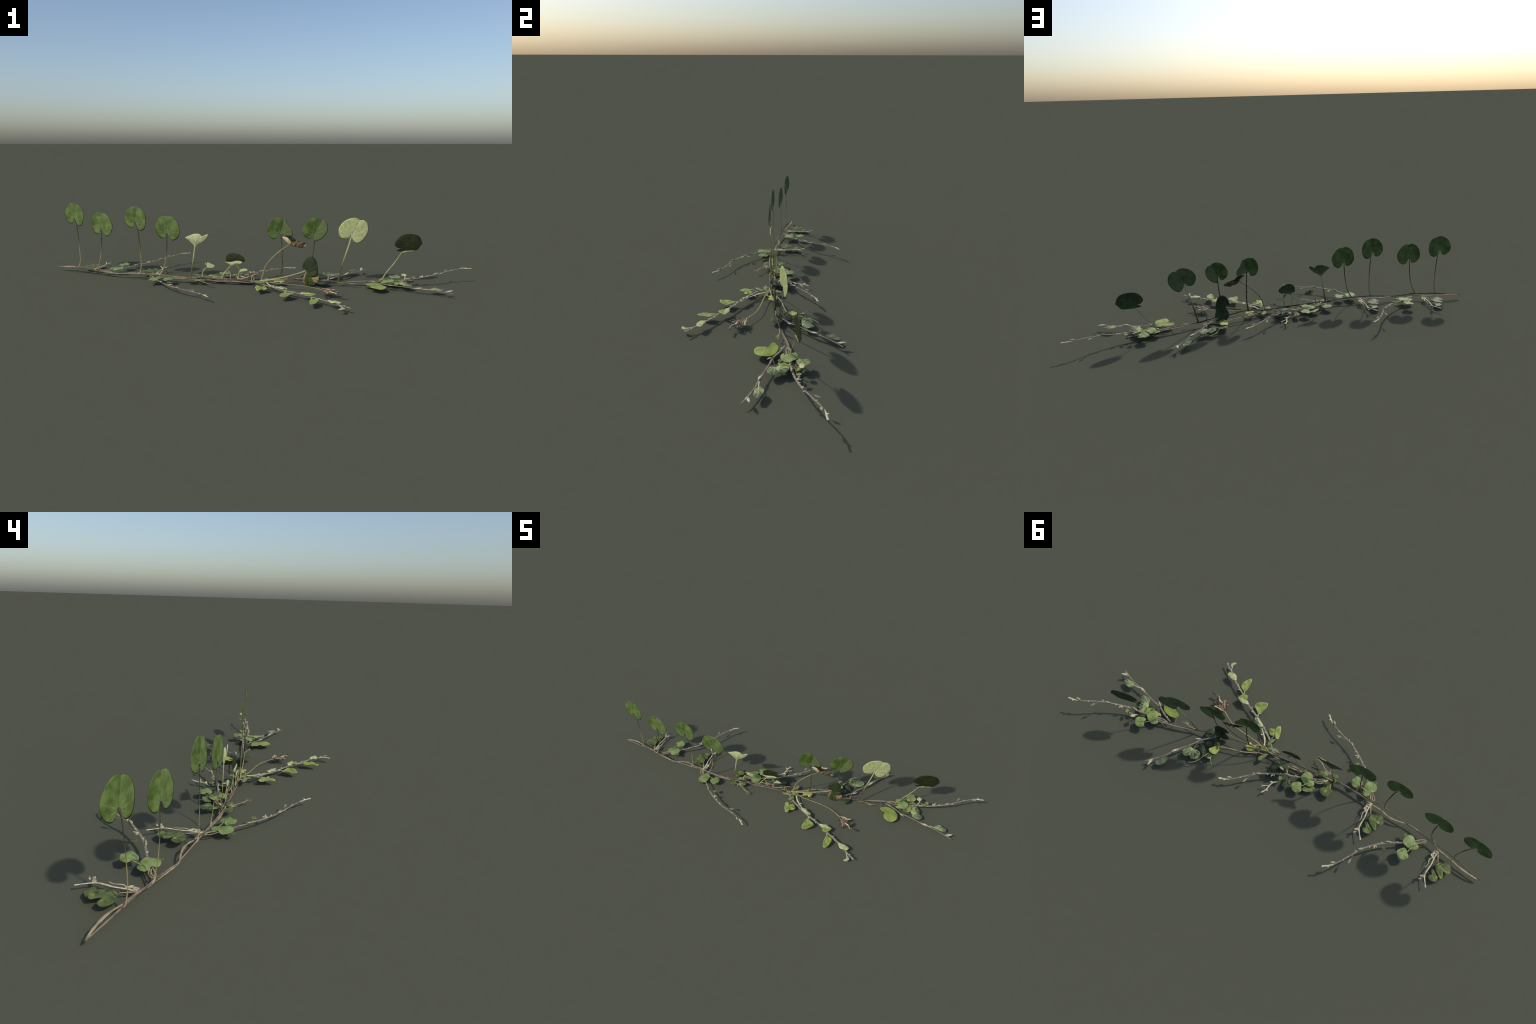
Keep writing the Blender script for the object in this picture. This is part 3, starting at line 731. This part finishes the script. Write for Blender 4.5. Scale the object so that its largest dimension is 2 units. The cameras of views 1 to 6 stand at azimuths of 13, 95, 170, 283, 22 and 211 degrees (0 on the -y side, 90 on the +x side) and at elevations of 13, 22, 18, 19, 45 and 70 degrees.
# ------------------------------------------------------------ tuft below the large drooping leaf
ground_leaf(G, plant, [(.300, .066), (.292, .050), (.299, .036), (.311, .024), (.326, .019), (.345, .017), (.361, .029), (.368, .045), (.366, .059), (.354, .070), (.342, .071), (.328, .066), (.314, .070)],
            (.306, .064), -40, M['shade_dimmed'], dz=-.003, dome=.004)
ground_leaf(G, plant, [(.300, .072), (.288, .062), (.276, .074), (.270, .092), (.272, .104), (.284, .098), (.296, .086)], (.302, .070), 120, M['forest'], dz=.002, dome=.003)
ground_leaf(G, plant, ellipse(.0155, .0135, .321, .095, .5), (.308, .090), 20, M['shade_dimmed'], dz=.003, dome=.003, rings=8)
ground_leaf(G, plant, [(.282, .082), (.302, .104), (.308, .116), (.298, .126), (.280, .128), (.268, .122), (.264, .104), (.266, .092), (.274, .084)], (.282, .082), 95, M['yellow'], dz=.001, dome=.004, roll=-6)
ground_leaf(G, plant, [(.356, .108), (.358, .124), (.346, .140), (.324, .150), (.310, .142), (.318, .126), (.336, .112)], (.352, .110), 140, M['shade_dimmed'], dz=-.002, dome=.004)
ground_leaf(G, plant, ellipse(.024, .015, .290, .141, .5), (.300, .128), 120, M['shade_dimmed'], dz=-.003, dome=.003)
shoot('dry_shoot', G, plant, [(.302, .139), (.312, .160), (.320, .181), (.334, .204), (.358, .219)], [.0018, .002, .002, .0018, .0012], M['lime_stem'], dz=-.001)
tw = shoot('dry_shoot', G, plant, [(.280, .140), (.277, .150), (.268, .163), (.257, .176)], [.002, .0018, .0016, .0014], M['bud_blue'])
bud(G, tw, (.276, .150), 25, .018, .0042, 'bud', .001)
bud(G, tw, (.262, .168), 130, .010, .0024, 'bud_blue', .001)
shoot('dry_shoot', G, plant, [(.405, .060), (.440, .064), (.470, .060), (.492, .062)], [.002, .0018, .002, .001], M['lime_stem'], dz=-.004)
bud(G, plant, (.462, .058), -20, .016, .0026, 'lime_stem', -.004)
# leaves under the far end
ground_leaf(G, plant, [(.640, .100), (.634, .084), (.646, .075), (.664, .076), (.677, .092), (.690, .112), (.694, .128), (.676, .134), (.655, .120)], (.640, .104), 0, M['lime'], dz=-.001, dome=.004, fold=.1)
ground_leaf(G, plant, [(.606, .092), (.594, .092), (.598, .083), (.612, .079), (.624, .086), (.620, .098)], (.600, .095), -40, M['lime'], dz=.001, rings=7, dome=.002)
ground_leaf(G, plant, [(.660, .132), (.680, .134), (.692, .144), (.680, .156), (.664, .152)], (.662, .142), 10, M['lime'], dz=-.006, rings=7, dome=.002)
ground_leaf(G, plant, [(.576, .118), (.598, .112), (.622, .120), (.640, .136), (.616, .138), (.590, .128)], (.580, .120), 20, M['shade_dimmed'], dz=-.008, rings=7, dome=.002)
lb = shoot('petiole', G, plant, [(.694, .140, .0), (.702, .146, .008), (.704, .152, .018)], .0018, M['bone'])
ground_leaf(G, lb, ellipse(.013, .010, .699, .160, .4), (.704, .152), 120, M['pale'], dz=.020, rings=7, dome=.004, pitch=20)
bud(G, plant, (.738, .152), 190, .026, .005, 'bud_blue', .000)

# ------------------------------------------------------------ tufts under the middle of the stem
root = shoot('root_fibre', G, plant, [(-.236, -.055), (-.208, -.063), (-.190, -.074), (-.177, -.085), (-.159, -.092), (-.147, -.106)], [.003, .0026, .0024, .0026, .0026, .0012], M['tan'], dz=-.001, lump=.4)
shoot('root_fibre', G, root, [(-.160, -.091), (-.150, -.090), (-.141, -.088)], [.0018, .0014, .0008], M['tan'], lump=.4)
shoot('root_fibre', G, root, [(-.156, -.096), (-.158, -.104), (-.163, -.108)], [.0018, .0014, .0008], M['tan'], lump=.4)
shoot('root_fibre', G, root, [(-.236, -.055), (-.226, -.068), (-.228, -.076)], [.002, .0018, .0012], M['tan'], lump=.4)
ground_leaf(G, plant, [(-.228, -.046), (-.222, -.056), (-.208, -.060), (-.192, -.052), (-.186, -.040), (-.190, -.026), (-.206, -.024), (-.220, -.032)], (-.228, -.044), 20, M['forest'], dome=.004, fold=.08)
ground_leaf(G, plant, [(-.238, -.052), (-.244, -.066), (-.258, -.070), (-.274, -.062), (-.282, -.046), (-.274, -.032), (-.258, -.036), (-.246, -.044)], (-.238, -.050), 175, M['forest'], dome=.004)
ground_leaf(G, plant, [(-.246, -.020), (-.260, -.018), (-.266, -.002), (-.281, .014), (-.282, .032), (-.272, .046), (-.254, .050), (-.234, .042), (-.226, .026), (-.234, .014), (-.248, .006), (-.242, -.004)],
            (-.250, -.018), 100, M['forest'], dz=.001, dome=.006)
ground_leaf(G, plant, [(-.244, -.022), (-.228, -.014), (-.206, -.014), (-.195, -.008), (-.202, .002), (-.222, .002), (-.240, -.006)], (-.244, -.020), 15, M['forest'], dz=-.002, dome=.004)
bud(G, plant, (-.240, -.030), 60, .026, .0045, 'bud', .001)
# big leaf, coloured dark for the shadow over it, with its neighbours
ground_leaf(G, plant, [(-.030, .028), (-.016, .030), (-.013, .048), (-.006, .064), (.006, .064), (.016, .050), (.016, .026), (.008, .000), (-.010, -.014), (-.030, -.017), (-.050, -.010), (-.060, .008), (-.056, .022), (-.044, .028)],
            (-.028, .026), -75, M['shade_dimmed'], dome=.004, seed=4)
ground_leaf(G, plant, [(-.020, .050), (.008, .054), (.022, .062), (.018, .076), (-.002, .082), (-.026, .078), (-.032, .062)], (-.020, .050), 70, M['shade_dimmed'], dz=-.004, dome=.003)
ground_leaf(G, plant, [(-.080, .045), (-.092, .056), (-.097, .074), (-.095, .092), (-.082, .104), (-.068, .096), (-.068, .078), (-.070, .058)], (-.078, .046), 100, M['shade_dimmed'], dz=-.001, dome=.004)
ground_leaf(G, plant, [(-.156, .066), (-.164, .048), (-.182, .034), (-.202, .032), (-.209, .044), (-.200, .058), (-.182, .069), (-.164, .073)], (-.156, .066), 205, M['olive'], dz=-.004, dome=.003)
ground_leaf(G, plant, ellipse(.0125, .0095, -.044, .074, .8), (-.036, .066), 130, M['olive'], rings=7, dome=.003)
bud(G, plant, (-.018, .028), 165, .030, .0050, 'bud', .003)
bud(G, plant, (-.052, .024), 130, .020, .0040, 'lime_stem', .003)
sp = shoot('sprig', G, plant, [(-.050, .084), (-.040, .096), (-.028, .108), (-.022, .128), (-.018, .150), (-.007, .173)], [.0026, .0034, .0040, .0030, .0032, .0022], M['bone'], dz=-.004, lump=.35)
bud(G, sp, (-.028, .106), 20, .014, .004, 'bone', -.003)
bud(G, sp, (-.018, .150), 170, .012, .0034, 'bone', -.003)
shoot('root_fibre', G, sp, [(-.022, .126), (-.010, .134), (.002, .141), (.010, .142)], [.0012, .0014, .0028, .0012], M['bud_pink'], dz=-.003, lump=.5)
shoot('root_fibre', G, sp, [(-.004, .136), (.003, .142), (.006, .150)], [.0012, .002, .001], M['bud_pink'], dz=-.003, lump=.5)
shoot('creeping_stem', G, plant, [(-.112, .000), (-.09, -.006), (-.062, -.004)], [.002, .0024, .002], M['tan'], dz=.002)
